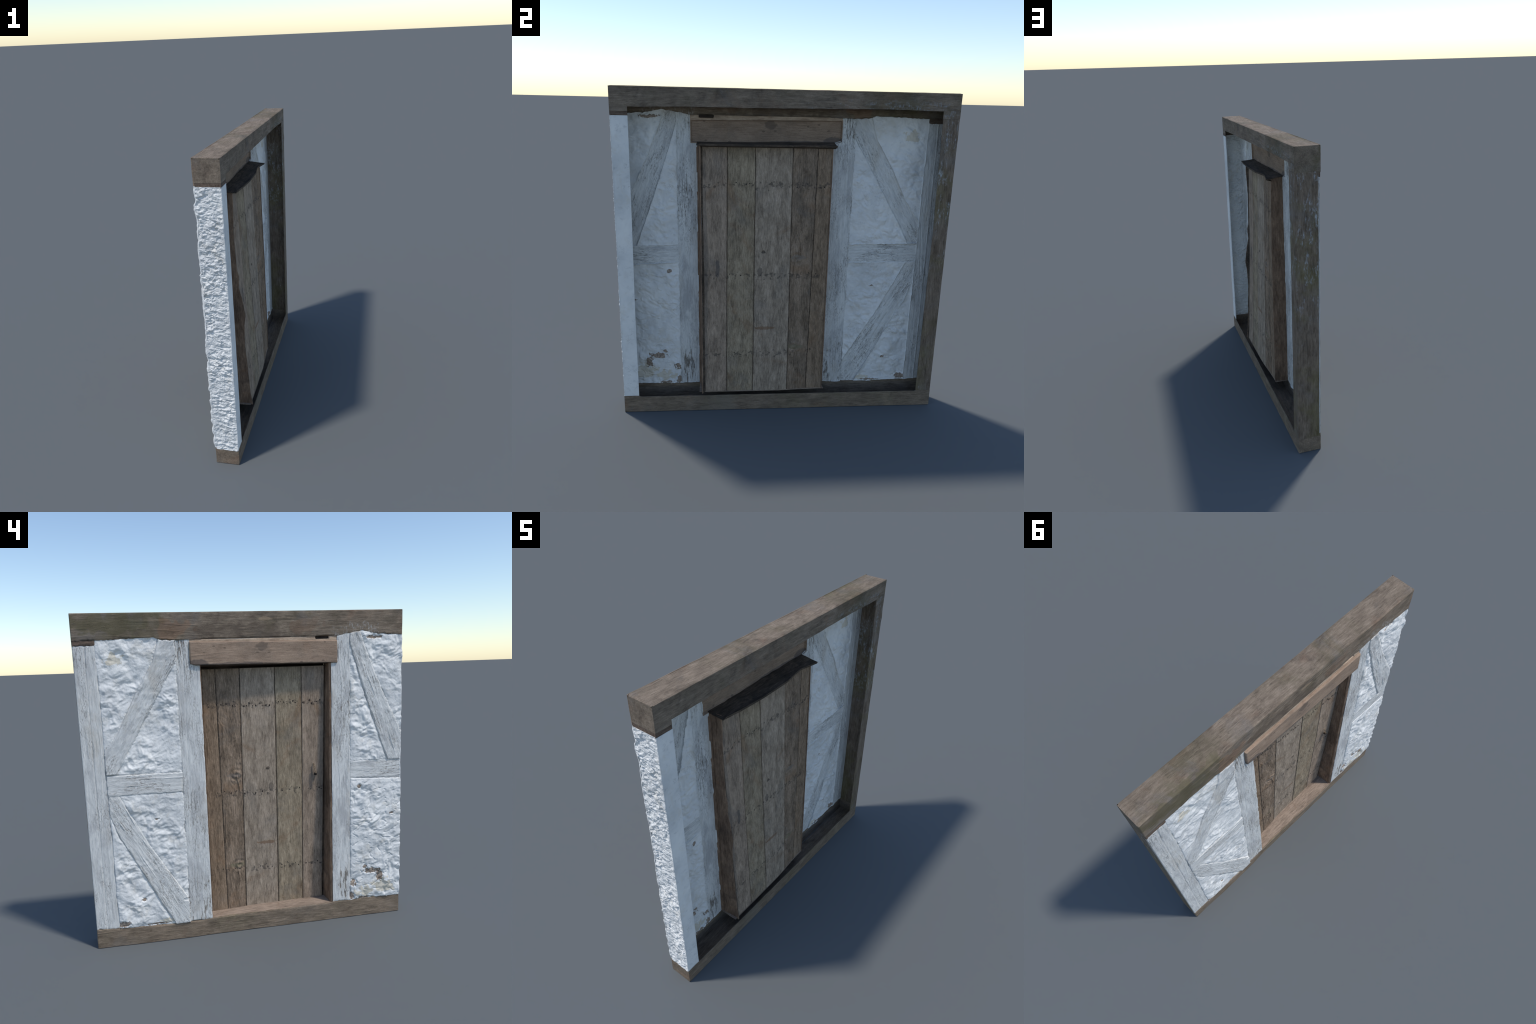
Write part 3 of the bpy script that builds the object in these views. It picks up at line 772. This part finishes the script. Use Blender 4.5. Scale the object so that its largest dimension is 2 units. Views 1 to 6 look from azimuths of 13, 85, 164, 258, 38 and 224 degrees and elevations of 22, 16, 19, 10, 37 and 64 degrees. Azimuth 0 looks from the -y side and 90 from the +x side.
# nails: three rows of driven and clenched nails
def nail_mesh():
    v, q = [], []
    rings = [(0.02, 0.0040), (0.9, 0.0040), (1.0, 0.0), (0.6, -0.0016), (0.02, -0.0024)]
    for r, x in rings:
        for k in range(8):
            a = k / 8 * 2 * math.pi
            v.append((x, 0.0042 * r * math.cos(a), 0.0042 * r * math.sin(a)))
    for i in range(len(rings) - 1):
        for k in range(8):
            q.append((i * 8 + k, i * 8 + (k + 1) % 8, (i + 1) * 8 + (k + 1) % 8, (i + 1) * 8 + k))
    return np.array(v), np.array(q)[:, ::-1]
rnd = random.Random(11)
first = None
ROWS = [(1.447, [-.467, -.445, -.436, -.412, -.398, -.385, -.364, -.357, -.306, -.292, -.253, -.232, -.212, -.199, -.142, -.120, -.100, -.082,
                 -.056, -.036, -.013, .004, .019, .060, .072, .090, .105, .128, .161, .188, .215, .236]),
        (0.885, [-.476, -.462, -.445, -.405, -.392, -.330, -.300, -.262, -.215, -.120, -.085, -.04, .03, .085, .118, .16, .205]),
        (0.372, [-.470, -.452, -.435, -.410, -.372, -.320, -.300, -.262, -.205, -.14, -.11, -.06, -.02, .08, .11, .15, .19, .225])]
for z0, lst in ROWS:
    for yv in lst:
        z = z0 + rnd.uniform(-.011, .011) + (0.010 if yv < -.45 and z0 > 1 else 0) + 0.016 * (yv > 0.05) * (z0 < 1)
        if first is None:
            v, q = nail_mesh()
            first = new_object('nail', v, q, 'iron', door, angle=30)
            ob = first
        else:
            ob = first.copy()
            bpy.context.scene.collection.objects.link(ob)
        ob.location = (float(door_x(np.array(yv), np.array(z))) - 0.0015, yv, z)
        s = rnd.uniform(0.55, 1.25)
        ob.scale = (1.0, s, s * rnd.uniform(0.8, 1.7))
        ob.rotation_euler = (rnd.uniform(-.5, .5), 0, 0)

# small latch peg hanging on the outer plank
def tube(pts, rads, n=8):
    pts = np.array(pts, float)
    v, q = [], []
    for i, p in enumerate(pts):
        d = pts[min(i + 1, len(pts) - 1)] - pts[max(i - 1, 0)]
        d /= np.linalg.norm(d)
        a = np.cross(d, [0.3, 0.9, 0.2]); a /= np.linalg.norm(a)
        b = np.cross(d, a)
        for k in range(n):
            t = k / n * 2 * math.pi
            v.append(p + rads[i] * (a * math.cos(t) + b * math.sin(t)))
    for i in range(len(pts) - 1):
        for k in range(n):
            q.append((i * n + k, i * n + (k + 1) % n, (i + 1) * n + (k + 1) % n, (i + 1) * n + k))
    return np.array(v), np.array(q)
xl = float(door_x(np.array(-.43), np.array(1.03)))
v, q = tube([(xl, -.421, 1.052), (xl - .010, -.422, 1.050), (xl - .013, -.424, 1.040), (xl - .012, -.428, 1.018), (xl - .014, -.433, 1.000), (xl - .012, -.434, .990), (xl, -.434, .988)],
            [.002, .004, .0035, .003, .004, .006, .005])
new_object('latch_peg', v, q, 'peg', door)
v, q = tube([(xl - .009, -.440, .989), (xl - .012, -.437, .985), (xl - .008, -.434, .980), (xl, -.432, .978)], [.001, .008, .009, .006])
new_object('latch_peg', v, q, 'iron', door)

# ---- frame of the opening: jambs, soffit and tread
def jamb(side):
    zz, tt = lin(0.108, 1.687, 0.006), lin(0, 1, 0.02)
    T, B = np.meshgrid(tt, zz, indexing='ij')
    if side < 0:
        xb = np.maximum(np.where(B > 1.5, np.minimum(curve(B, JL), .014), curve(B, JL)) - 0.005 + 0.003 * fbm(B * 22, B * 0, 3, 1105), door_x(0 * B - .49, B) + 0.006) + 0.003
        yf, yb = -0.5195 + 0 * B, curve(B, [(.1, -.4985), (1.7, -.5015)])
    else:
        xb = curve(B, JR) + 0.007
        yf, yb = 0.2825 + 0 * B, 0.2735 + 0 * B
    xf = -0.0625
    xx = xf + (xb - xf) * T
    sgn = -1 if side < 0 else 1
    if side < 0:     # bead at the front, then the flat of the jamb
        yy = np.interp(T, [0, .04, .10, .16, .20, 1], [-.522, -.511, -.507, -.508, -.5095, -.5]) + (yb + .5)
    else:
        yy = yf + (yb - yf) * T
    yy = yy + 0.0008 * grain(xx, B, 1100, 60, 0.06) + 0.001 * fbm(xx * 20, B * 6, 2, 1101)
    if side > 0:     # head of the jamb runs up to the sloping soffit
        B = B + 0.011 * sstep(1.0, 0.0, T) * sstep(1.66, 1.687, B)
    P = np.stack([xx, yy, B], -1)
    return slab_data(P, P + np.array([0, sgn * 0.005, 0]))
new_object('jamb', *jamb(-1), 'jamb', root)
new_object('jamb', *jamb(1), 'jamb', root)

yy, tt = lin(-0.524, 0.296, 0.006), lin(0, 1, 0.07)
A, T = np.meshgrid(yy, tt, indexing='ij')
xf = -0.074
xx = xf + (SOFF(A) + 0.004 + 0.004 * fbm(A * 18, A * 0, 3, 1122) - xf) * T
zz = 1.681 + curve(A, [(-.52, 0.004), (.288, .013)]) * sstep(1.0, 0.0, T) + 0.002 * fbm(A * 9, xx * 20, 2, 1120) - 0.010 * T * sstep(-.3, -.52, A) * 0.3
P = np.stack([xx, A, zz], -1)
new_object('soffit', *slab_data(P, P + np.array([0, 0, 0.006])), 'soffit', root)

# dark rebate behind the head of the door, and along its free edge
A, T = np.meshgrid(lin(-0.505, 0.292, 0.006), lin(0, 1, 0.2), indexing='ij')
x0 = door_x(A, 0 * A + 1.667) + 0.001
P = np.stack([x0 + (SOFF(A) + 0.004 - x0) * T, A, 1.6665 + 0.0115 * T], -1)
new_object('rebate', *slab_data(P, P + np.stack([0 * A, 0 * A, 0.0025 + 0.009 * (T > 0.9)], -1)), 'soffit', root)
B, T = np.meshgrid(lin(0.113, 1.672, 0.008), lin(0, 1, 0.2), indexing='ij')
yd = curve(B, [(.115, -.4845), (1.675, -.4935)]) + 0.0015
xj = np.maximum(np.where(B > 1.5, np.minimum(curve(B, JL), .014), curve(B, JL)) - 0.006, door_x(yd, B) + 0.005) + 0.002
x0 = door_x(yd, B) + 0.001
P = np.stack([x0 + (xj - x0) * T, yd + (curve(B, [(.1, -.4985), (1.7, -.5015)]) - yd) * T, B], -1)
new_object('rebate', *slab_data(P, P + np.array([0, 0.0018, 0])), 'soffit', root)

A, T = np.meshgrid(lin(-0.522, 0.288, 0.006), lin(0, 1, 0.05), indexing='ij')
xb = door_x(A, 0 * A + 0.112) + 0.005
xx = -0.064 + (xb + 0.064) * T
zz = curve(A, [(-.523, .1165), (.288, .109)]) + 0.003 * T + 0.001 * fbm(A * 9, xx * 30, 3, 1130) + 0.0005 * grain(xx, A, 1131) - 0.003 * np.clip(1 - T / 0.06, 0, 1) ** 2
P = np.stack([xx, A, zz], -1)
new_object('sill_tread', *slab_data(P, P - np.array([0, 0, 0.005])), 'sill_top', root)
